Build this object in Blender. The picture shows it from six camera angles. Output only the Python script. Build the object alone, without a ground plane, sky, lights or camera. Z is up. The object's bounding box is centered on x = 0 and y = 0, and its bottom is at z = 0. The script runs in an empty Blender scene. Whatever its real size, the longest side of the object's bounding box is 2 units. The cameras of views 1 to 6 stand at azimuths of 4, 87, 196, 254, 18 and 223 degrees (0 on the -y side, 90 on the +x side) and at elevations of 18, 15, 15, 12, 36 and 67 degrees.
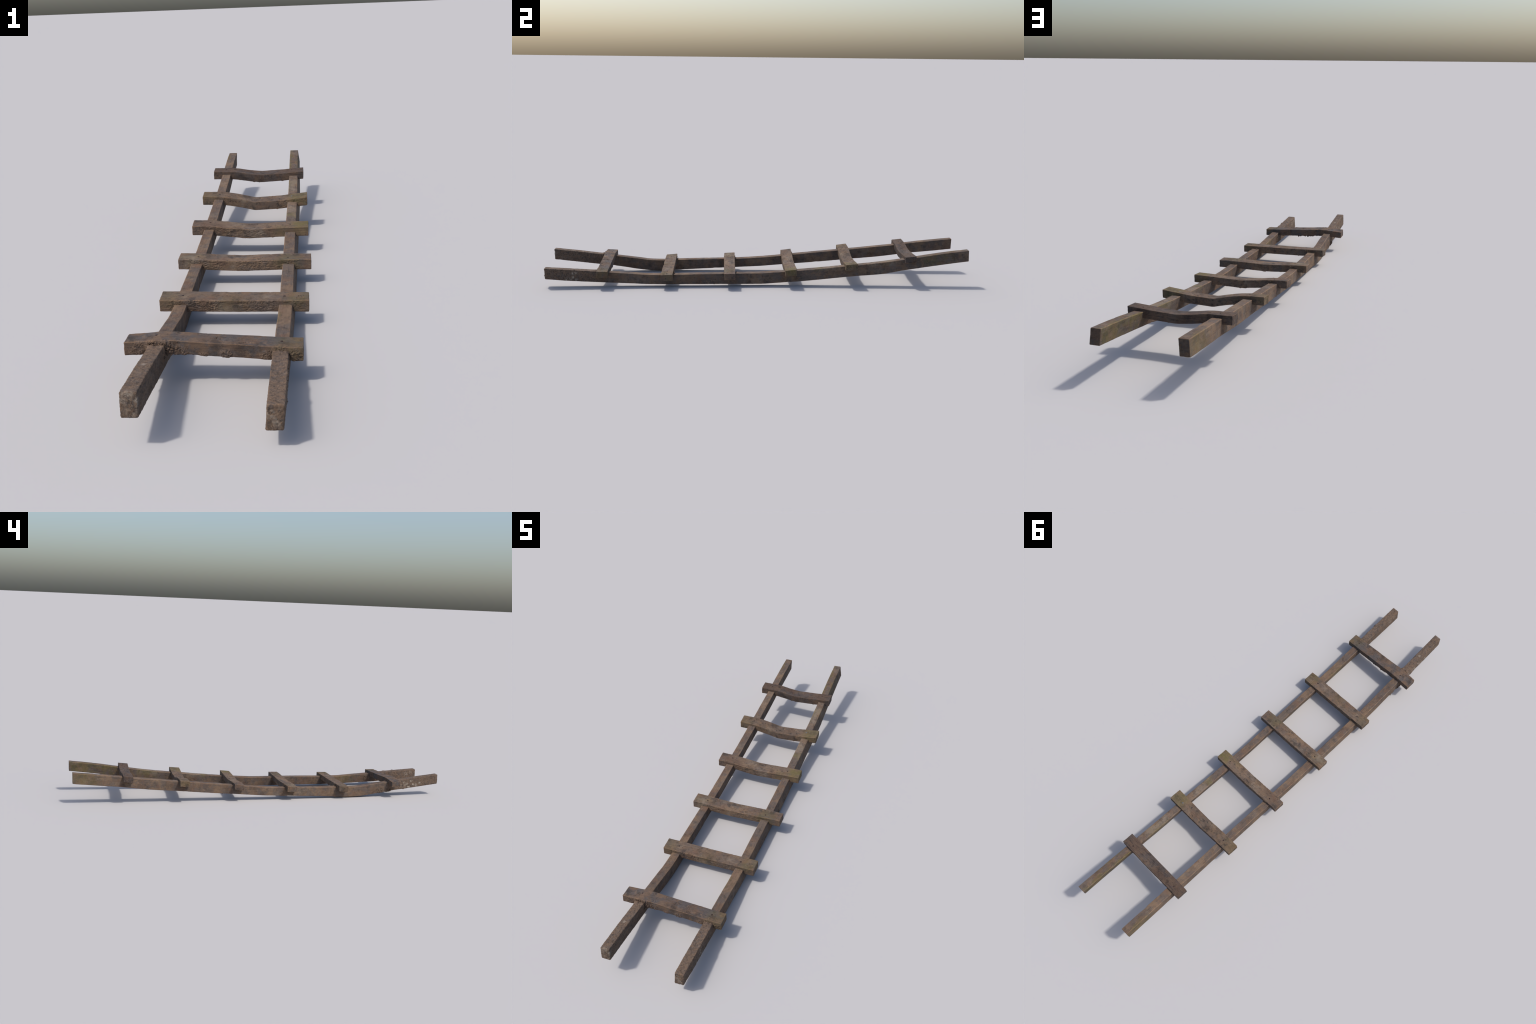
import bpy, math
import numpy as np
from mathutils import Vector

# ------------------------------------------------------------------ noise --
def _hash(ix, iy, iz, seed):
    m = np.uint32(0xFFFFFFFF)
    h = (ix.astype(np.int64) * 374761393 + iy.astype(np.int64) * 668265263
         + iz.astype(np.int64) * 2147483647 + seed * 974711) & 0xFFFFFFFF
    h = h.astype(np.uint64)
    h = ((h ^ (h >> np.uint64(13))) * np.uint64(1274126177)) & np.uint64(0xFFFFFFFF)
    h = ((h ^ (h >> np.uint64(16))) * np.uint64(2246822519)) & np.uint64(0xFFFFFFFF)
    h = h ^ (h >> np.uint64(15))
    return (h & np.uint64(0xFFFFFF)).astype(np.float64) / float(0xFFFFFF)

def vnoise(p, seed=0):
    """smooth value noise, -1..1"""
    f = np.floor(p); t = p - f
    t = t * t * t * (t * (t * 6 - 15) + 10)
    i = f.astype(np.int64)
    out = 0
    for dx in (0, 1):
        wx = t[:, 0] if dx else 1 - t[:, 0]
        for dy in (0, 1):
            wy = t[:, 1] if dy else 1 - t[:, 1]
            for dz in (0, 1):
                wz = t[:, 2] if dz else 1 - t[:, 2]
                out = out + wx * wy * wz * _hash(i[:, 0] + dx, i[:, 1] + dy, i[:, 2] + dz, seed)
    return out * 2 - 1

def fbm(p, octaves=3, seed=0, gain=.5):
    a, s, tot = 1.0, 0, 0
    for o in range(octaves):
        s = s + a * vnoise(p * 2.03 ** o + 17.3 * o, seed + o)
        tot += a; a *= gain
    return s / tot

def ridged(p, octaves=3, seed=0):
    a, s, tot = 1.0, 0, 0
    for o in range(octaves):
        s = s + a * (1 - 2 * np.abs(vnoise(p * 2.1 ** o + 9.7 * o, seed + o)))
        tot += a; a *= .5
    return s / tot

def sstep(a, b, x):
    t = np.clip((x - a) / (b - a), 0, 1)
    return t * t * (3 - 2 * t)

def pchip(xs, ys, x):
    """monotone cubic through hand-placed control points"""
    xs = np.array(xs, float); ys = np.array(ys, float)
    h = np.diff(xs); d = np.diff(ys) / h
    m = np.zeros(len(xs)); m[0], m[-1] = d[0], d[-1]
    for k in range(1, len(xs) - 1):
        if d[k - 1] * d[k] > 0:
            w1, w2 = 2 * h[k] + h[k - 1], h[k] + 2 * h[k - 1]
            m[k] = (w1 + w2) / (w1 / d[k - 1] + w2 / d[k])
    i = np.clip(np.searchsorted(xs, x) - 1, 0, len(xs) - 2)
    t = (np.clip(x, xs[0], xs[-1]) - xs[i]) / h[i]
    t2, t3 = t * t, t * t * t
    return ((2 * t3 - 3 * t2 + 1) * ys[i] + (t3 - 2 * t2 + t) * h[i] * m[i]
            + (-2 * t3 + 3 * t2) * ys[i + 1] + (t3 - t2) * h[i] * m[i + 1])

# ------------------------------------------------------------- box lattice --
def box_lattice(nx, ny, nz):
    """quads of a finely divided box surface; returns lattice points + quads"""
    keys, quads = [], []
    def face(axis, side):
        n = [nx, ny, nz]; o = [a for a in range(3) if a != axis]
        A, B = np.meshgrid(np.arange(n[o[0]]), np.arange(n[o[1]]), indexing='ij')
        def pt(a, b):
            q = np.zeros(a.shape + (3,), np.int64)
            q[..., o[0]] = a; q[..., o[1]] = b; q[..., axis] = n[axis] if side else 0
            return q
        c = [pt(A, B), pt(A + 1, B), pt(A + 1, B + 1), pt(A, B + 1)]
        flip = (axis == 1) ^ (side == 0)
        if flip: c = c[::-1]
        return np.stack([k.reshape(-1, 3) for k in c], 1)
    Q = np.concatenate([face(a, s) for a in range(3) for s in (0, 1)])
    code = (Q[..., 0] * (ny + 1) + Q[..., 1]) * (nz + 1) + Q[..., 2]
    u, inv = np.unique(code.ravel(), return_inverse=True)
    z = u % (nz + 1); y = (u // (nz + 1)) % (ny + 1); x = u // ((nz + 1) * (ny + 1))
    return np.stack([x, y, z], 1), inv.reshape(-1, 4)

def rounded_box(size, cell, radius_fn):
    """box surface centred on 0 with worn, rounded edges; returns pts, normals, quads"""
    n = [max(4, int(round(s / cell))) for s in size]
    L, quads = box_lattice(*n)
    half = np.array(size) / 2
    p = (L / np.array(n) * 2 - 1) * half
    r = radius_fn(p)[:, None]
    inner = np.clip(p, -(half - r), half - r)
    d = p - inner
    nn = np.linalg.norm(d, axis=1, keepdims=True)
    nrm = d / np.maximum(nn, 1e-9)
    return inner + nrm * r, nrm, quads

def make_mesh(name, pts, quads, mat, smooth_angle=None):
    me = bpy.data.meshes.new(name)
    me.from_pydata(pts.tolist(), [], quads.tolist())
    me.polygons.foreach_set('use_smooth', [True] * len(me.polygons))
    me.materials.append(mat)
    me.update()
    ob = bpy.data.objects.new(name, me)
    bpy.context.collection.objects.link(ob)
    return ob

# --------------------------------------------------------- object dimensions --
RAIL_H = .050
RUNG_W, RUNG_T = .0505, .0296

# side rails: y, top z, bottom z  (the whole ladder has sagged)
LEFT = dict(x=-.1262, width=.0320, prof=[
    (-.9968, .1137, .063), (-.885, .1015, .0500), (-.76, .086, .0355), (-.69, .0775, .0275), (-.59, .065, .0112),
    (-.52, .0562, .0032), (-.46, .0545, .0022), (-.39, .0565, .006), (-.165, .060, .0155), (-.10, .0607, .018),
    (.013, .066, .0225), (.125, .075, .031), (.19, .0815, .036), (.30, .092, .0435), (.41, .1015, .0525),
    (.47, .1068, .058), (.58, .1175, .066), (.69, .128, .078), (.76, .1365, .0865), (.87, .148, .096), (.989, .1585, .107)],
    shear=[(-.997, .03), (-.6, .05), (-.45, .06), (-.1, .025), (.3, .012), (.989, .045)], seed=11, x_wob=.0006)
RIGHT = dict(x=.1300, width=.0325, prof=[
    (-.991, .086, .034), (-.88, .079, .0265), (-.75, .0705, .0205), (-.69, .066, .018), (-.585, .059, .0135),
    (-.503, .0537, .0095), (-.40, .0535, .009), (-.28, .0555, .0083), (-.15, .057, .0078), (.0075, .058, .0075),
    (.05, .0602, .0095), (.11, .0635, .0135), (.185, .069, .018), (.30, .0785, .028), (.41, .089, .0385),
    (.47, .0945, .0437), (.585, .1065, .0525), (.69, .1205, .070), (.75, .1295, .0785), (.88, .1485, .0965), (.9985, .1625, .1113)],
    shear=[(-.991, .075), (-.8, .01), (-.65, -.05), (-.5, -.09), (-.15, -.15), (.3, -.19), (.65, -.19), (.996, -.14)], seed=23, x_wob=.0008)

# rungs: end x, (front y, back y) left / right, top z left / right, front-back rise, extra z of the centre line
def sag(d):
    return [(-.20, 0), (-.128, 0), (-.105, -.06 * d), (-.06, -.5 * d), (-.015, -.95 * d), (0, -d), (.015, -.95 * d),
            (.06, -.50 * d), (.105, -.06 * d), (.128, 0), (.20, 0)]
RUNGS = [
    dict(x=(-.1935, .1745), yl=(-.748, -.698), yr=(-.7485, -.698), z=(.0905, .078), tilt=(-.003, 0),
         bend=[(-.20, 0), (-.155, .004), (-.118, .0078), (-.092, .0082), (-.022, .005), (.037, .0037), (.12, .001), (.2, 0)], bark=.25, mud=1.0),
    dict(x=(-.177, .1865), yl=(-.451, -.399), yr=(-.4535, -.400), z=(.069, .0645), tilt=(.004, .001), bend=sag(.0008), bark=1.0, mud=.45),
    dict(x=(-.178, .193), yl=(-.160, -.1085), yr=(-.160, -.1105), z=(.075, .0695), tilt=(.002, .001), bend=[(-.20, 0), (-.12, -.0002), (-.10, -.0012), (-.06, -.0030), (0, -.0050), (.05, -.0032), (.10, -.0012), (.14, 0), (.20, 0)], bark=1.0, mud=.3),
    dict(x=(-.179, .1855), yl=(.1265, .177), yr=(.124, .176), z=(.091, .0835), tilt=(.006, .005), bend=[(-.20, 0), (-.13, 0), (-.107, -.0012), (-.0726, -.0042), (-.0365, -.0072), (.0, -.0096), (.046, -.0074), (.102, -.0040), (.150, -.0018), (.19, 0)], bark=.8, mud=.2),
    dict(x=(-.182, .182), yl=(.4125, .462), yr=(.408, .463), z=(.116, .1085), tilt=(.006, .005), bend=[(-.20, 0), (-.125, 0), (-.103, -.0013), (-.061, -.0068), (-.028, -.0132), (-.004, -.0180), (.003, -.0186), (.010, -.0182), (.052, -.0153), (.0906, -.0122), (.131, -.0068), (.183, 0)], bark=.55, mud=.15),
    dict(x=(-.1745, .1675), yl=(.697, .745), yr=(.6915, .742), z=(.1435, .1395), tilt=(.005, .005), bend=[(-.20, 0), (-.115, 0), (-.084, -.0018), (-.063, -.0050), (-.0265, -.0098), (0, -.0122), (.007, -.0124), (.053, -.0096), (.0956, -.0066), (.134, -.0030), (.168, 0)], bark=.18, mud=.05),
]

# where mud is caked on thickly: centre, radius, height of the crust
MUD_LUMPS = [
    ((-.108, -.752, .078), .026, .0038), ((-.135, -.752, .083), .020, .0034), ((-.165, -.750, .080), .022, .0014), ((-.080, -.750, .068), .022, .0026),
    ((.128, -.751, .064), .024, .0030), ((.158, -.750, .060), .022, .0022), ((.100, -.750, .062), .018, .0016),
    ((.018, -.750, .066), .016, .0024), ((-.03, -.750, .060), .014, .0016),
    ((-.144, -.655, .034), .030, .0030), ((-.142, -.700, .032), .024, .0030), ((-.150, -.735, .050), .02, .0016),
    ((.113, -.672, .042), .022, .0022), ((.150, -.905, .045), .014, .0025), ((.146, -.855, .072), .012, .0028), ((.147, -.80, .070), .012, .002),
    ((-.142, -.795, .040), .016, .002),
]

def mud_lump_height(w):
    h = np.zeros(len(w))
    for c, r, a in MUD_LUMPS:
        d = np.linalg.norm(w - np.array(c), axis=1) / r
        h = np.maximum(h, a * sstep(1.0, .35, d))
    return h

# ------------------------------------------------------------------ builders --
def build_rail(spec, mat):
    ys = [q[0] for q in spec['prof']]
    y0, y1 = ys[0], ys[-1]
    ln = y1 - y0; yc = (y0 + y1) / 2
    sd = spec['seed']
    def rad(p):
        e = .0022 + .0011 * fbm(p * 60, 2, sd) + .0006 * sstep(-.80, -.96, p[:, 1] + yc)
        return np.clip(e, .0013, .006)
    p, n, quads = rounded_box((spec['width'], ln, RAIL_H), .0016, rad)
    y = p[:, 1] + yc
    top = pchip(ys, [q[1] for q in spec['prof']], y) + .0006; bot = pchip(ys, [q[2] for q in spec['prof']], y) - .0007
    sh = np.interp(y, [q[0] for q in spec['shear']], [q[1] for q in spec['shear']])
    def to_world(q):
        w = q.copy()
        w[:, 0] = spec['x'] + q[:, 0] + sh * (q[:, 2] - RAIL_H / 2) + spec['x_wob'] * np.sin(y * 7 + sd)
        w[:, 1] = y + (q[:, 1] - p[:, 1])
        w[:, 2] = (top + bot) / 2 + q[:, 2] * (top - bot) / RAIL_H + .010 * np.abs(sh) * (.5 - q[:, 2] / RAIL_H) * (spec['x'] > 0)
        return w
    w = to_world(p)
    g = p + sd * 3.1
    disp = .0005 * fbm(g * np.array([40, 9, 40]), 3, sd)
    disp += .00022 * fbm(g * np.array([420, 26, 420]), 2, sd + 3)
    # knots, dents and checks
    dent = fbm(g * np.array([55, 30, 55]), 2, sd + 7)
    disp -= .0012 * sstep(.42, .75, dent)
    # the foot of the ladder has stood in the mud: grainy crust
    foot = sstep(-.66, -.86, y + .06 * fbm(g * 25, 2, sd + 5))
    side = np.clip(np.abs(n[:, 0]) + np.abs(n[:, 1]) + .3, 0, 1)
    disp += foot * side * (.0006 * ridged(g * 170, 3, sd + 9) + .0004 * vnoise(g * 430, sd + 12) + .0001)
    end = sstep(.6, .95, -n[:, 1])
    disp += end * (.0017 * fbm(g * np.array([150, 60, 90]), 3, sd + 15))
    lump = mud_lump_height(w)
    disp += lump * np.clip(.5 + .7 * ridged(g * 130, 3, sd + 20) + .45 * vnoise(g * 420, sd + 22), -.3, 1.7)
    # a few crumbs hanging on the lower edges
    low = sstep(-.3, -.9, n[:, 2])
    disp += low * .0026 * sstep(.52, .8, fbm(g * np.array([70, 38, 70]), 3, sd + 25)) * (.35 + .65 * sstep(.5, -.3, y))
    w = to_world(p + n * disp[:, None])
    w[:, 2] = np.maximum(w[:, 2], 0.0)
    ob = make_mesh('side_rail', w, quads, mat)
    ob.data.materials.append(mat_end)
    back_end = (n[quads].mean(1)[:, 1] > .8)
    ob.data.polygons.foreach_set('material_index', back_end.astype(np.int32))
    return ob

def build_rung(k, spec, mat):
    x0, x1 = spec['x'][0] - .0010, spec['x'][1] + .0010; ln = x1 - x0; xc = (x0 + x1) / 2; sd = 101 + 13 * k
    def rad(p):
        e = .0016 + .0011 * fbm(p * 70 + k, 2, sd)
        return np.clip(e, .0010, .0042)
    p, n, quads = rounded_box((ln, RUNG_W, RUNG_T), .00095, rad)
    x = p[:, 0] + xc
    t = (x - x0) / ln
    yf = spec['yl'][0] * (1 - t) + spec['yr'][0] * t - .0004
    yb = spec['yl'][1] * (1 - t) + spec['yr'][1] * t + .0004
    zt = spec['z'][0] * (1 - t) + spec['z'][1] * t
    bend = pchip([q[0] for q in spec['bend']], [q[1] for q in spec['bend']], x)
    tl = spec['tilt'][0] * (1 - t) + spec['tilt'][1] * t
    def to_world(q):
        w = q.copy()
        w[:, 0] = x + (q[:, 0] - p[:, 0])
        w[:, 1] = (yf + yb) / 2 + q[:, 1] * (yb - yf) / RUNG_W
        w[:, 2] = zt + .0004 - RUNG_T / 2 + bend + q[:, 2] + tl * q[:, 1] / RUNG_W
        return w
    w = to_world(p)
    g = p + sd * 1.7
    disp = .0005 * fbm(g * np.array([10, 45, 45]), 3, sd)
    disp += .00022 * fbm(g * np.array([28, 420, 420]), 2, sd + 3)
    top = sstep(.5, .95, n[:, 2]); front = sstep(.3, .9, -n[:, 1]); low = sstep(.3, .9, -n[:, 2]); back = sstep(.3, .9, n[:, 1])
    # pits and scars worn into the tread
    pit = fbm(g * np.array([70, 95, 95]), 3, sd + 7)
    zone = sstep(.13, .08, np.abs(x)) * sstep(-.25, .25, fbm(g * 14, 2, sd + 30))
    disp -= top * zone * .0020 * sstep(.34, .62, pit)
    disp += top * .0012 * spec['mud'] * sstep(.25, .6, fbm(g * 80, 3, sd + 8)) * sstep(.05, .5, fbm(g * 12, 2, sd + 31))
    # flaky, bark-like crust along the front
    zone = sstep(-.45, .1, fbm(g * np.array([14, 14, 30]), 2, sd + 32)) * sstep(-.0145, -.004, p[:, 2] + .003 * fbm(g * 40, 2, sd + 33) + .004 * spec['bark'])
    flake = .6 * ridged(g * np.array([130, 330, 520]) + .9 * fbm(g * 120, 2, sd + 34)[:, None], 2, sd + 10) + .4 * ridged(g * np.array([90, 190, 300]) + 1.2 * fbm(g * 70, 2, sd + 35)[:, None], 2, sd + 11)
    zone = zone * (.25 + .75 * sstep(.178, .145, np.abs(x - xc)))
    disp += front * zone * spec['bark'] * (.0019 * flake + .0002)
    disp += back * .0007 * fbm(g * 120, 3, sd + 14)
    # crumbs hanging under the rung
    hang = fbm(g * np.array([55, 45, 45]), 3, sd + 16)
    disp += low * (.0014 + .0034 * spec['mud']) * sstep(.26, .7, hang) * sstep(.13, .10, np.abs(x))
    ends = sstep(.6, .95, np.abs(n[:, 0]))
    disp += ends * .0006 * fbm(g * np.array([60, 130, 130]), 2, sd + 18)
    lump = mud_lump_height(w)
    disp += lump * np.clip(.5 + .75 * ridged(g * 140, 3, sd + 20) + .5 * vnoise(g * 430, sd + 22), -.3, 1.8)
    return make_mesh('rung', to_world(p + n * disp[:, None]), quads, mat)

# ------------------------------------------------------------------ materials --
class Nodes:
    def __init__(self, name):
        self.m = bpy.data.materials.new(name); self.m.use_nodes = True
        self.t = self.m.node_tree; self.t.nodes.clear()
        self.co = self.t.nodes.new('ShaderNodeTexCoord').outputs['Object']
    def link(self, sock, v):
        if isinstance(v, bpy.types.NodeSocket): self.t.links.new(v, sock)
        elif v is not None:
            if isinstance(v, (tuple, list)) and len(v) == 3 and sock.type == 'RGBA': v = (*v, 1)
            sock.default_value = v
    def math(self, op, a, b=None, c=None, clamp=False):
        n = self.t.nodes.new('ShaderNodeMath'); n.operation = op; n.use_clamp = clamp
        for s, v in zip(n.inputs, (a, b, c)): self.link(s, v)
        return n.outputs[0]
    def vec(self, op, a, b=None):
        n = self.t.nodes.new('ShaderNodeVectorMath'); n.operation = op
        self.link(n.inputs[0], a)
        if b is not None: self.link(n.inputs[1], b)
        return n.outputs['Value'] if op in ('DISTANCE', 'DOT_PRODUCT', 'LENGTH') else n.outputs['Vector']
    def noise(self, scale, detail=4, rough=.55, stretch=(1, 1, 1), offset=(0, 0, 0), co=None, out='Fac', dist=0.0):
        mp = self.t.nodes.new('ShaderNodeMapping'); self.link(mp.inputs['Vector'], co or self.co)
        mp.inputs['Scale'].default_value = stretch; mp.inputs['Location'].default_value = offset
        n = self.t.nodes.new('ShaderNodeTexNoise')
        n.inputs['Scale'].default_value = scale; n.inputs['Detail'].default_value = detail
        n.inputs['Roughness'].default_value = rough; n.inputs['Distortion'].default_value = dist
        self.t.links.new(mp.outputs[0], n.inputs['Vector'])
        return n.outputs[out]
    def voronoi(self, scale, stretch=(1, 1, 1), offset=(0, 0, 0), co=None, out='Distance'):
        mp = self.t.nodes.new('ShaderNodeMapping'); self.link(mp.inputs['Vector'], co or self.co)
        mp.inputs['Scale'].default_value = stretch; mp.inputs['Location'].default_value = offset
        n = self.t.nodes.new('ShaderNodeTexVoronoi'); n.inputs['Scale'].default_value = scale
        self.t.links.new(mp.outputs[0], n.inputs['Vector'])
        return n.outputs[out]
    def ramp(self, v, a, b, lo=0.0, hi=1.0):
        n = self.t.nodes.new('ShaderNodeMapRange'); n.interpolation_type = 'SMOOTHSTEP'
        self.link(n.inputs['Value'], v)
        n.inputs['From Min'].default_value = a; n.inputs['From Max'].default_value = b
        n.inputs['To Min'].default_value = lo; n.inputs['To Max'].default_value = hi
        return n.outputs[0]
    def mix(self, f, a, b, kind='MIX'):
        n = self.t.nodes.new('ShaderNodeMix'); n.data_type = 'RGBA'; n.blend_type = kind
        self.link(n.inputs['Factor'], f); self.link(n.inputs[6], a); self.link(n.inputs[7], b)
        return n.outputs[2]
    def mul(self, *v):
        r = v[0]
        for q in v[1:]: r = self.math('MULTIPLY', r, q)
        return r
    def blobs(self, spots, co):
        """largest of several soft spots (centre, radius, strength)"""
        r = None
        for q in spots:
            c, rad, s = q[:3]
            if len(q) > 3:          # flattened spot: per-axis stretch
                d = self.vec('LENGTH', self.vec('MULTIPLY', self.vec('SUBTRACT', co, c), q[3]))
            else:
                d = self.vec('DISTANCE', co, c)
            m = self.ramp(d, rad, rad * .3, 0, s)
            r = m if r is None else self.math('MAXIMUM', r, m)
        return r if r is not None else 0.0

BROWN = (.110, .071, .049)
RUST = (.132, .072, .046)
PALE = (.195, .155, .118)
TAN = (.178, .119, .076)
GREY = (.077, .069, .067)
DARK = (.030, .024, .021)
MUD = (.122, .079, .053)
MUDPALE = (.200, .140, .096)
ALGAE = (.092, .083, .036)
WORN = (.215, .135, .082)
CHALK = (.33, .29, .24)

def wood(name, along, seed, tone=(1, 1, 1), grey=.5, tan=.5, mud=0.0, algae=(), chalk=(), lumps=(), foot=False, grain=.5, pits=0.0, blot=1.0, red=.6, pale=.45, pale_spots=()):
    N = Nodes(name)
    st = [14, 14, 14]; st[along] = 1.0
    off = (seed * 1.37, seed * .71, seed * 2.13)
    warp = N.vec('SCALE', N.vec('SUBTRACT', N.noise(28, 3, .6, offset=off, out='Color'), (.5, .5, .5)), None)
    warp.node.inputs['Scale'].default_value = .045
    wco = N.vec('ADD', N.co, warp)
    big = N.noise(9, 4, .6, offset=off)
    med = N.noise(34, 5, .62, offset=off)
    fine = N.noise(210, 4, .6, offset=off)
    fib = N.noise(22, 5, .65, stretch=tuple(st), offset=off, dist=.3)
    fibf = N.noise(75, 3, .6, stretch=tuple(st), offset=off)
    c = N.mix(N.ramp(big, .38, .60, 0, tan), BROWN, TAN)
    c = N.mix(N.math('MULTIPLY', N.ramp(N.noise(19, 6, .65, offset=(off[1], off[2], off[0])), .44, .56), grey), c, GREY)
    c = N.mix(N.ramp(N.noise(27, 6, .68, offset=(off[0], off[0], off[2])), .52, .64, 0, .65 * red), c, RUST)
    c = N.mix(N.ramp(N.noise(13, 6, .68, offset=(off[2], off[1], off[2])), .53, .68, 0, pale), c, PALE)
    for sp in pale_spots:
        c = N.mix(N.mul(N.blobs([sp], wco), N.ramp(N.noise(30, 5, .65, offset=off), .35, .55)), c, PALE)
    # fibres
    c = N.mix(N.ramp(fib, .50, .70, 0, grain), c, DARK)
    c = N.mix(N.ramp(fibf, .45, .72, 0, .45 * grain), c, DARK)
    c = N.mix(N.ramp(fib, .48, .28, 0, .40), c, TAN)
    # dark blotches and stains at three sizes
    c = N.mix(N.ramp(N.noise(24, 5, .62, offset=(off[2], off[2], off[1])), .53, .68, 0, .58 * blot), c, DARK)
    c = N.mix(N.ramp(med, .55, .70, 0, .62 * blot), c, DARK)
    c = N.mix(N.ramp(N.noise(85, 4, .6, offset=(off[2], off[0], off[1])), .57, .70, 0, .60 * blot), c, DARK)
    c = N.mix(N.ramp(N.noise(60, 4, .6, offset=(off[1], off[1], off[2])), .56, .70, 0, .55), c, TAN)
    c = N.mix(N.ramp(fine, .42, .26, 0, .45), c, TAN)
    # worn arrises show fresher wood
    geo = N.t.nodes.new('ShaderNodeNewGeometry')
    wear = N.mul(N.ramp(geo.outputs['Pointiness'], .51, .55, 0, .75), N.ramp(N.noise(40, 4, .6, offset=(off[0], off[1], off[1])), .36, .54))
    c = N.mix(wear, c, WORN)
    # mud
    mm = N.ramp(N.noise(26, 5, .65, offset=(off[1], off[0], off[2])), .62 - .25 * mud, .78 - .25 * mud, 0, min(1, .35 + mud * .5)) if mud > 0 else 0.0
    sep = N.t.nodes.new('ShaderNodeSeparateXYZ'); N.link(sep.inputs[0], wco)
    if foot:
        f = N.ramp(sep.outputs[1], -.68, -.80)
        mm = N.math('MAXIMUM', mm, N.math('MULTIPLY', f, N.ramp(N.noise(60, 5, .65, offset=off), .30, .52, .35, 1)))
    lm = N.blobs([(l[0], l[1] * 1.15, 1.0) for l in lumps], wco)
    mm = N.math('MAXIMUM', mm, lm)
    mudc = N.mix(N.ramp(N.noise(300, 4, .7, offset=off), .48, .66), MUD, MUDPALE)
    mudc = N.mix(N.ramp(N.noise(70, 5, .7, offset=(off[0], off[1], off[0])), .47, .62, 0, .55), mudc, GREY)
    mudc = N.mix(N.ramp(N.noise(140, 5, .72, offset=(off[2], off[1], off[0])), .48, .64, 0, .85), mudc, DARK)
    mudc = N.mix(N.ramp(N.noise(38, 4, .6, offset=(off[1], off[2], off[1])), .52, .64, 0, .35), mudc, DARK)
    mm = N.math('MULTIPLY', mm, .85)
    c = N.mix(mm, c, mudc)
    # algae
    if algae:
        am = N.mul(N.blobs(algae, wco), N.ramp(N.noise(38, 6, .7, offset=(off[0], off[2], off[1])), .36, .60, .25, 1))
        c = N.mix(am, c, N.mix(.45, ALGAE, N.mix(1.0, c, (1.0, 1.0, .55), 'MULTIPLY')))
    # small pits hold dark dirt
    if pits:
        pm = N.mul(N.ramp(N.voronoi(120, offset=off), .20, .10, 0, pits), N.ramp(N.noise(22, 2, .5, offset=(off[1], off[1], off[0])), .52, .62))
        c = N.mix(pm, c, DARK)
    # pale bird lime / lichen flecks
    if chalk:
        fl = N.ramp(N.noise(130, 4, .7, offset=off), .42, .60)
        c = N.mix(N.mul(N.blobs(chalk, N.vec('ADD', N.co, N.vec('MULTIPLY', warp, (.18, .18, .18)))), fl), c, CHALK)
    c = N.mix(1.0, c, (*tone, 1), 'MULTIPLY')
    bs = N.t.nodes.new('ShaderNodeBsdfPrincipled')
    N.link(bs.inputs['Base Color'], c)
    N.link(bs.inputs['Roughness'], N.ramp(med, .3, .7, .72, .95))
    bs.inputs['Specular IOR Level'].default_value = .28
    hgt = N.math('ADD', N.math('MULTIPLY', fibf, .5), N.math('MULTIPLY', N.noise(520, 4, .65, offset=off), .7))
    hgt = N.math('ADD', hgt, N.mul(N.noise(240, 5, .7, offset=off), mm))
    bp = N.t.nodes.new('ShaderNodeBump'); bp.inputs['Strength'].default_value = .55; bp.inputs['Distance'].default_value = .0016
    N.link(bp.inputs['Height'], hgt); N.link(bs.inputs['Normal'], bp.outputs[0])
    out = N.t.nodes.new('ShaderNodeOutputMaterial'); N.t.links.new(bs.outputs[0], out.inputs[0])
    return N.m

def plain(name, col, col2, scale, rough=.8, metal=0.0):
    N = Nodes(name)
    c = N.mix(N.ramp(N.noise(scale, 4, .6), .4, .62), col, col2)
    bs = N.t.nodes.new('ShaderNodeBsdfPrincipled')
    N.link(bs.inputs['Base Color'], c)
    bs.inputs['Roughness'].default_value = rough; bs.inputs['Metallic'].default_value = metal
    bs.inputs['Specular IOR Level'].default_value = .3
    out = N.t.nodes.new('ShaderNodeOutputMaterial'); N.t.links.new(bs.outputs[0], out.inputs[0])
    return N.m

CHALK_LEFT = [((-.145, -.758, .066), .017, .9), ((-.145, -.771, .056), .014, .9), ((-.145, -.822, .050), .010, 1), ((-.145, -.849, .064), .010, 1),
              ((-.145, -.867, .058), .012, 1), ((-.145, -.812, .067), .010, .9), ((-.145, -.837, .084), .012, .8), ((-.145, -.888, .069), .010, .8),
              ((-.145, -.795, .074), .009, .8), ((-.145, -.80, .060), .009, .8), ((-.145, -.735, .050), .010, .7), ((-.127, -.862, .101), .010, .5),
              ((-.130, -.998, .103), .020, .5), ((-.114, -.998, .096), .016, .55), ((-.125, -.998, .075), .02, .25)]
CHALK_RIGHT = [((.146, -.859, .063), .013, .8), ((.146, -.846, .064), .009, .8), ((.146, -.862, .044), .010, .7), ((.146, -.893, .035), .010, .7),
               ((.146, -.873, .036), .008, .7), ((.146, -.846, .032), .010, .7), ((.120, -.991, .066), .014, .35), ((.13, -.991, .052), .014, .3),
               ((.113, -.93, .06), .02, .4), ((.113, -.96, .07), .015, .5)]
mat_left = wood('weathered_wood_left', 1, 1.0, grey=.55, tan=.75, foot=True, lumps=MUD_LUMPS, chalk=CHALK_LEFT, grain=.40, blot=.6, red=.8, pale=.35,
                algae=[((-.145, .93, .13), .11, .55, (6, 1, 1))])
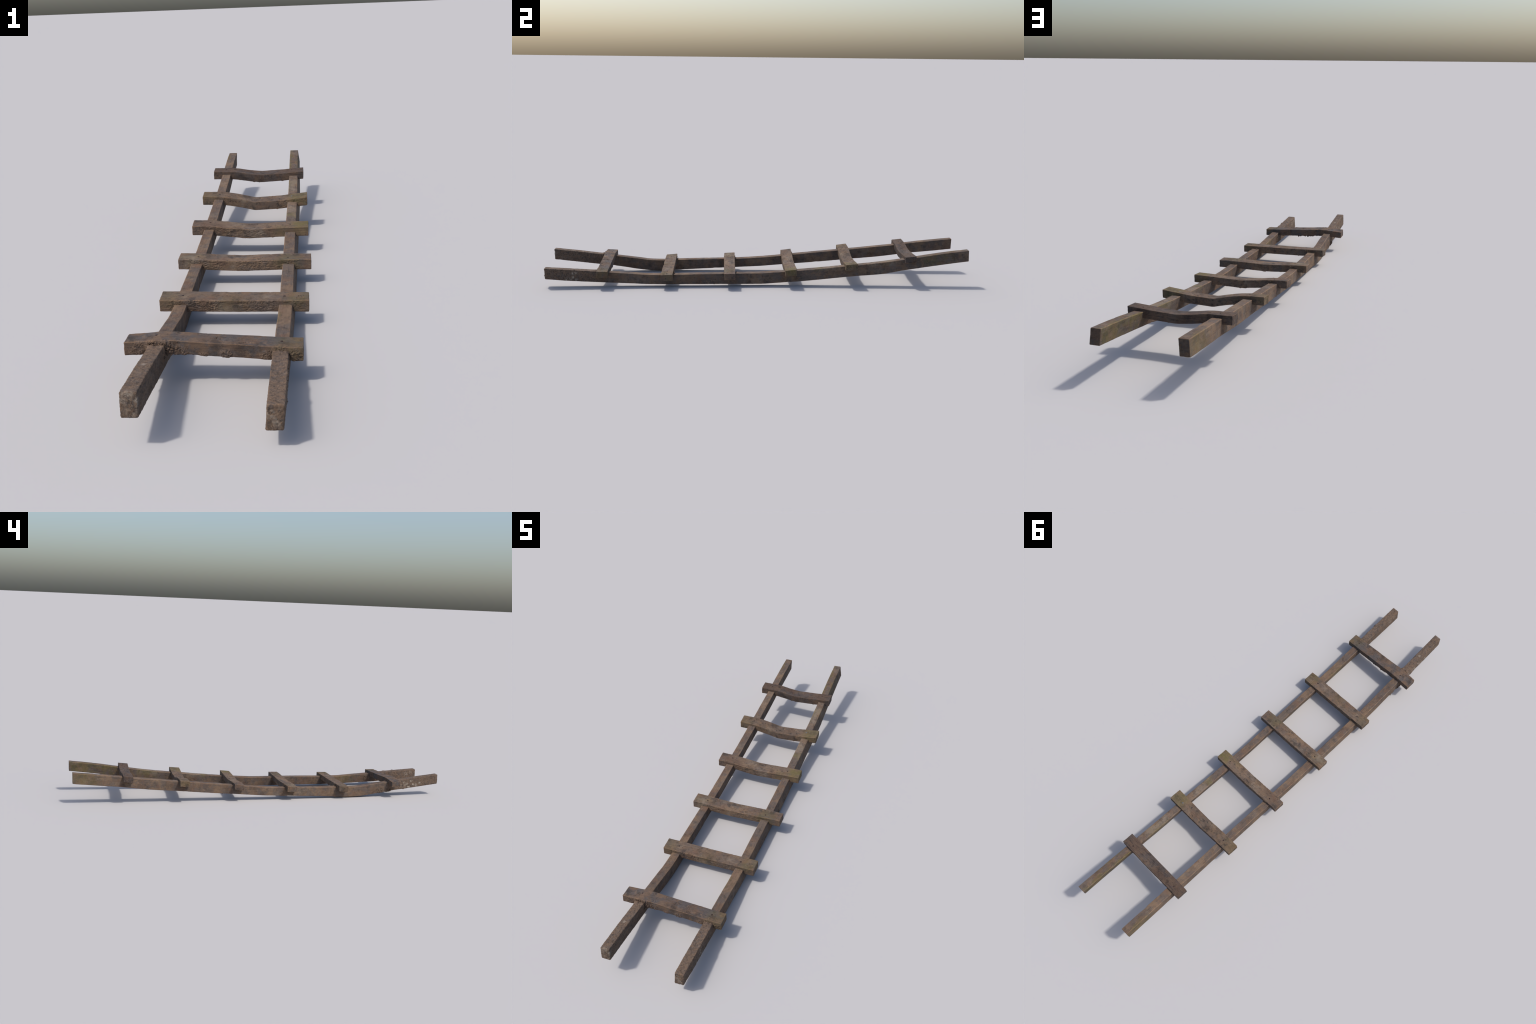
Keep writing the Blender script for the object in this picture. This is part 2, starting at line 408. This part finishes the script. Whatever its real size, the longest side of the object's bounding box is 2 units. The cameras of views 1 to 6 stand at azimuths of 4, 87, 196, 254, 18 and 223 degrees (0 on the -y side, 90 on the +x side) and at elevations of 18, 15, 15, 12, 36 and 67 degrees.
mat_right = wood('weathered_wood_right', 1, 2.0, grey=.6, tan=.6, foot=True, lumps=MUD_LUMPS, chalk=CHALK_RIGHT, grain=.40, blot=.8, red=.8, pale=.3, pale_spots=[((.128, .33, .085), .10, .7, (1, 1, 4)), ((.128, .58, .108), .12, .7, (1, 1, 4))],
                 algae=[((.113, .93, .125), .14, .9, (9, 1, 1)), ((.113, .80, .115), .11, .9, (9, 1, 1)), ((.113, .60, .085), .10, .7, (9, 1, 1)),
                        ((.113, -.55, .04), .09, .5, (9, 1, 1)), ((.132, .283, .085), .035, .8), ((.146, .85, .12), .12, .6, (9, 1, 1)), ((.13, .60, .11), .05, .25)])
rung_mats = [
    wood('rung_wood_muddy', 0, 3.0, tone=(.97, .96, .97), grey=.9, tan=.3, pale=.2, mud=.30, lumps=MUD_LUMPS, pits=.6, algae=[((.165, -.72, .075), .075, .45)]),
    wood('rung_wood_crusted', 0, 4.0, grey=.5, tan=.7, pale=.6, red=.8, mud=.5, pits=.4, algae=[((.165, -.425, .065), .055, .6), ((.0, -.45, .04), .06, .3), ((-.16, -.43, .06), .05, .3)]),
    wood('rung_wood_mottled', 0, 5.0, grey=.6, tan=.8, pale=.75, red=.9, blot=1.15, mud=.45, pits=.5, algae=[((.13, -.15, .06), .05, .55), ((-.15, -.13, .07), .05, .3)]),
    wood('rung_wood_mossy', 0, 6.0, grey=.4, tan=.9, pale=.75, blot=1.15, mud=.4, pits=.7, algae=[((.165, .15, .08), .055, 1.0), ((.10, .125, .065), .04, .4)]),
    wood('rung_wood_brown', 0, 7.0, tone=(.97, .97, .95), grey=.4, tan=.65, pale=.65, blot=1.3, mud=.3, pits=.4, algae=[((.155, .435, .10), .06, .75), ((-.165, .435, .11), .05, .5)]),
    wood('rung_wood_dark', 0, 8.0, tone=(.68, .67, .70), grey=.7, tan=.45, pale=.3, red=.4, mud=.05, grain=.9, pits=.5),
]
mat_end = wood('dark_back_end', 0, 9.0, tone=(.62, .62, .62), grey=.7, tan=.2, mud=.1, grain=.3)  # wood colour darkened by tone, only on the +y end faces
mat_mud = plain('caked_mud', MUD, (.06, .042, .031), 260, .95)
mat_straw = plain('dry_straw', (.22, .165, .115), (.13, .09, .06), 300, .9)
mat_rust = plain('rusted_iron', (.012, .009, .010), (.035, .016, .013), 700, .85, .0)
mat_zinc = plain('dull_zinc', (.16, .17, .18), (.09, .09, .09), 500, .5, .5)

# -------------------------------------------------------------------- assembly --
root = bpy.data.objects.new('wooden_ladder', None)
root.empty_display_size = .2
bpy.context.collection.objects.link(root)
root['label'] = 'old sagging wooden ladder with muddy weathered rungs'
root['category'] = 'ladder'

def parent(ob, to):
    ob.parent = to

for spec, m in ((LEFT, mat_left), (RIGHT, mat_right)):
    parent(build_rail(spec, m), root)

rungs = []
for k, s in enumerate(RUNGS):
    r = build_rung(k, s, rung_mats[k]); parent(r, root); rungs.append(r)

# nails: slightly domed, worn heads driven just below the tread
def nail_mesh(mat):
    prof = [(0, .0006), (.0014, .00045), (.0026, .00025), (.0032, 0), (.0032, -.0012), (.0012, -.0016), (.0012, -.012), (0, -.0135)]
    seg = 20; V = []; F = []
    for r, z in prof:
        for i in range(seg):
            a = 2 * math.pi * i / seg
            rr = r * (1 + .05 * math.sin(3 * a + .6))
            V.append((rr * math.cos(a), rr * math.sin(a), z))
    for j in range(len(prof) - 1):
        for i in range(seg):
            i2 = (i + 1) % seg
            F.append((j * seg + i, (j + 1) * seg + i, (j + 1) * seg + i2, j * seg + i2))
    me = bpy.data.meshes.new('nail'); me.from_pydata(V, [], F); me.materials.append(mat)
    me.polygons.foreach_set('use_smooth', [True] * len(F)); me.update()
    return me
nail_rust, nail_zinc = nail_mesh(mat_rust), nail_mesh(mat_zinc)
NAILS = [[(.131, -.721), (-.131, -.718)], [(-.124, -.425), (.128, -.427)], [(-.124, -.137), (.129, -.143)],
         [(-.125, .157), (.129, .152)], [(-.124, .437), (.129, .440)], [(-.128, .722), (.124, .725)]]
deps = bpy.context.evaluated_depsgraph_get()
def surface_height(ob, x, y):
    hit, loc, nrm, _ = ob.ray_cast(Vector((x, y, 1)), Vector((0, 0, -1)))
    return loc.z, nrm
rng = np.random.default_rng(5)
for k, ps in enumerate(NAILS):
    for x, y in ps:
        z, nrm = surface_height(rungs[k], x, y)
        ob = bpy.data.objects.new('nail', nail_zinc if (k == 4 and x > 0) else nail_rust)
        bpy.context.collection.objects.link(ob)
        ob.location = (x, y, z + .0001)
        ob.rotation_euler = (rng.normal(0, .06) + .08 * (k > 2), rng.normal(0, .06), rng.uniform(0, 6))
        s = rng.uniform(.9, 1.15); ob.scale = (s, s, 1)
        parent(ob, rungs[k])

# crumbs of dried mud: lumpy little stones pressed on the wood, joined as one part
def icosphere(sub):
    import bmesh
    bm = bmesh.new(); bmesh.ops.create_icosphere(bm, subdivisions=sub, radius=1)
    v = np.array([q.co[:] for q in bm.verts]); f = np.array([[q.index for q in p.verts] for p in bm.faces]); bm.free()
    return v, f
IV, IF = icosphere(3)
CV, CF, cn = [], [], 0
def crumb(c, size, seed, squash=(1, 1, 1)):
    global cn
    size = size * .8
    d = 1 + .55 * fbm(IV * 1.5 + seed * 7.7, 3, seed) + .22 * ridged(IV * 3 + seed, 2, seed + 1)
    squash = np.array(squash) * rng.uniform(.55, 1.35, 3)
    CV.append(IV * d[:, None] * size * np.array(squash) + np.array(c)); CF.append(IF + cn); cn += len(IV)
rng = np.random.default_rng(41)
SOLIDS = [o for o in root.children if o.name.startswith(('side_rail', 'rung'))]
def on_wood(c):
    """nearest point of the timber, so that nothing floats"""
    best = None
    for o in SOLIDS:
        ok, loc, nrm, _ = o.closest_point_on_mesh(Vector(c))
        d = (loc - Vector(c)).length
        if ok and (best is None or d < best[0]): best = (d, np.array(loc), np.array(nrm))
    return best[1], best[2]
def scatter(n, lo, hi, s0, s1, squash=(1, 1, 1)):
    for _ in range(n):
        loc, nrm = on_wood(rng.uniform(lo, hi))
        crumb(loc + nrm * s0 * .1, rng.uniform(s0, s1) if rng.random() < .35 else rng.uniform(s0, (s0 + s1) / 2), int(rng.integers(1, 9999)), squash)
scatter(60, (-.150, -.756, .078), (-.082, -.752, .094), .0009, .0036, (1, .6, 1))       # left front joint of the lowest rung
scatter(26, (-.112, -.757, .060), (-.090, -.752, .080), .0009, .0034, (1, .7, 1))
scatter(26, (-.19, -.752, .066), (-.15, -.751, .088), .0006, .0022, (1, .5, 1))
scatter(26, (-.088, -.752, .062), (-.045, -.751, .082), .0006, .0022, (1, .5, 1))
scatter(50, (.098, -.753, .058), (.165, -.751, .073), .0007, .0026, (1, .6, 1))         # right front joint
scatter(18, (.005, -.752, .058), (.030, -.751, .078), .0006, .0022, (1, .6, 1))
scatter(12, (-.045, -.752, .062), (-.02, -.751, .072), .0006, .0020, (1, .5, 1))
scatter(14, (-.085, -.704, .050), (.075, -.698, .056), .0010, .0028)         # hanging under the lowest rung
scatter(16, (-.06, -.700, .050), (-.03, -.697, .056), .0014, .0044)
scatter(12, (-.005, -.700, .050), (.015, -.697, .056), .0014, .0044)
scatter(26, (-.146, -.715, .018), (-.136, -.64, .030), .0014, .0044)        # under the left rail
scatter(22, (-.149, -.716, .026), (-.143, -.685, .040), .002, .0055)
scatter(18, (.108, -.694, .036), (.112, -.66, .056), .001, .003)
scatter(16, (.147, -.93, .035), (.150, -.80, .080), .0008, .0026)
scatter(10, (-.146, -.82, .036), (-.138, -.77, .040), .001, .003)
scatter(5, (-.008, -.728, .0895), (.004, -.715, .0895), .0008, .0020)
scatter(12, (.155, -.445, .066), (.18, -.42, .067), .0006, .0016)
scatter(14, (-.125, -.998, .07), (-.12, -.998, .10), .0006, .002)
scatter(14, (.115, -.994, .04), (.14, -.994, .075), .0006, .002)
for (a, y, z) in ((-.113, -.396, .064), (-.135, -.397, .062), (-.126, -.106, .066), (-.116, .179, .088), (.116, -.397, .056)):
    scatter(14, (a - .012, y - .002, z - .005), (a + .012, y + .004, z + .004), .0008, .0026)   # behind the joints
scatter(9, (-.143, .185, .0335), (-.130, .25, .0395), .001, .0026)
scatter(7, (.135, .20, .016), (.146, .235, .020), .001, .0024)
scatter(6, (-.02, .409, .094), (.06, .463, .097), .0006, .0014)
def joined(name, V, F, mat, to):
    ob = make_mesh(name, np.concatenate(V), np.concatenate(F), mat)
    ob['kind'] = 'stuff'; parent(ob, to); return ob
joined('mud_crumbs', CV, CF, mat_mud, root)

# wisps of straw and roots caught behind the joints
SV, SF, sn = [], [], 0
rng = np.random.default_rng(77)
def wisp(c, length, r):
    global sn
    d = rng.normal(size=3); d[1] *= .35; d /= np.linalg.norm(d)
    b = rng.normal(size=3) * .5
    seg, ring = 7, 5; V = []
    for i in range(seg):
        t = i / (seg - 1) - .5
        q = np.array(c) + d * length * t + b * length * (t * t - .1)
        u = np.cross(d, (0, 0, 1.0)); u /= np.linalg.norm(u) + 1e-9; v = np.cross(d, u)
        for j in range(ring):
            a = 2 * math.pi * j / ring
            V.append(q + r * (1 - .7 * abs(2 * t)) * (math.cos(a) * u + math.sin(a) * v))
    F = [[sn + i * ring + j, sn + i * ring + (j + 1) % ring, sn + (i + 1) * ring + (j + 1) % ring, sn + (i + 1) * ring + j]
         for i in range(seg - 1) for j in range(ring)]
    SV.append(np.array(V)); SF.append(np.array(F)); sn += len(V)
for (x, y, z, n) in ((-.112, -.396, .064, 16), (-.140, -.396, .062, 10), (-.120, -.106, .068, 14), (-.114, .180, .091, 12),
                     (.116, -.396, .058, 6), (.118, -.107, .060, 4), (.116, .179, .074, 4)):
    for _ in range(n):
        loc, nrm = on_wood((x + rng.normal(0, .007), y + rng.uniform(.001, .005), z + rng.normal(-.001, .003)))
        wisp(loc + nrm * .0012, rng.uniform(.006, .013), rng.uniform(.0004, .0008))
joined('straw_wisps', SV, SF, mat_straw, root)
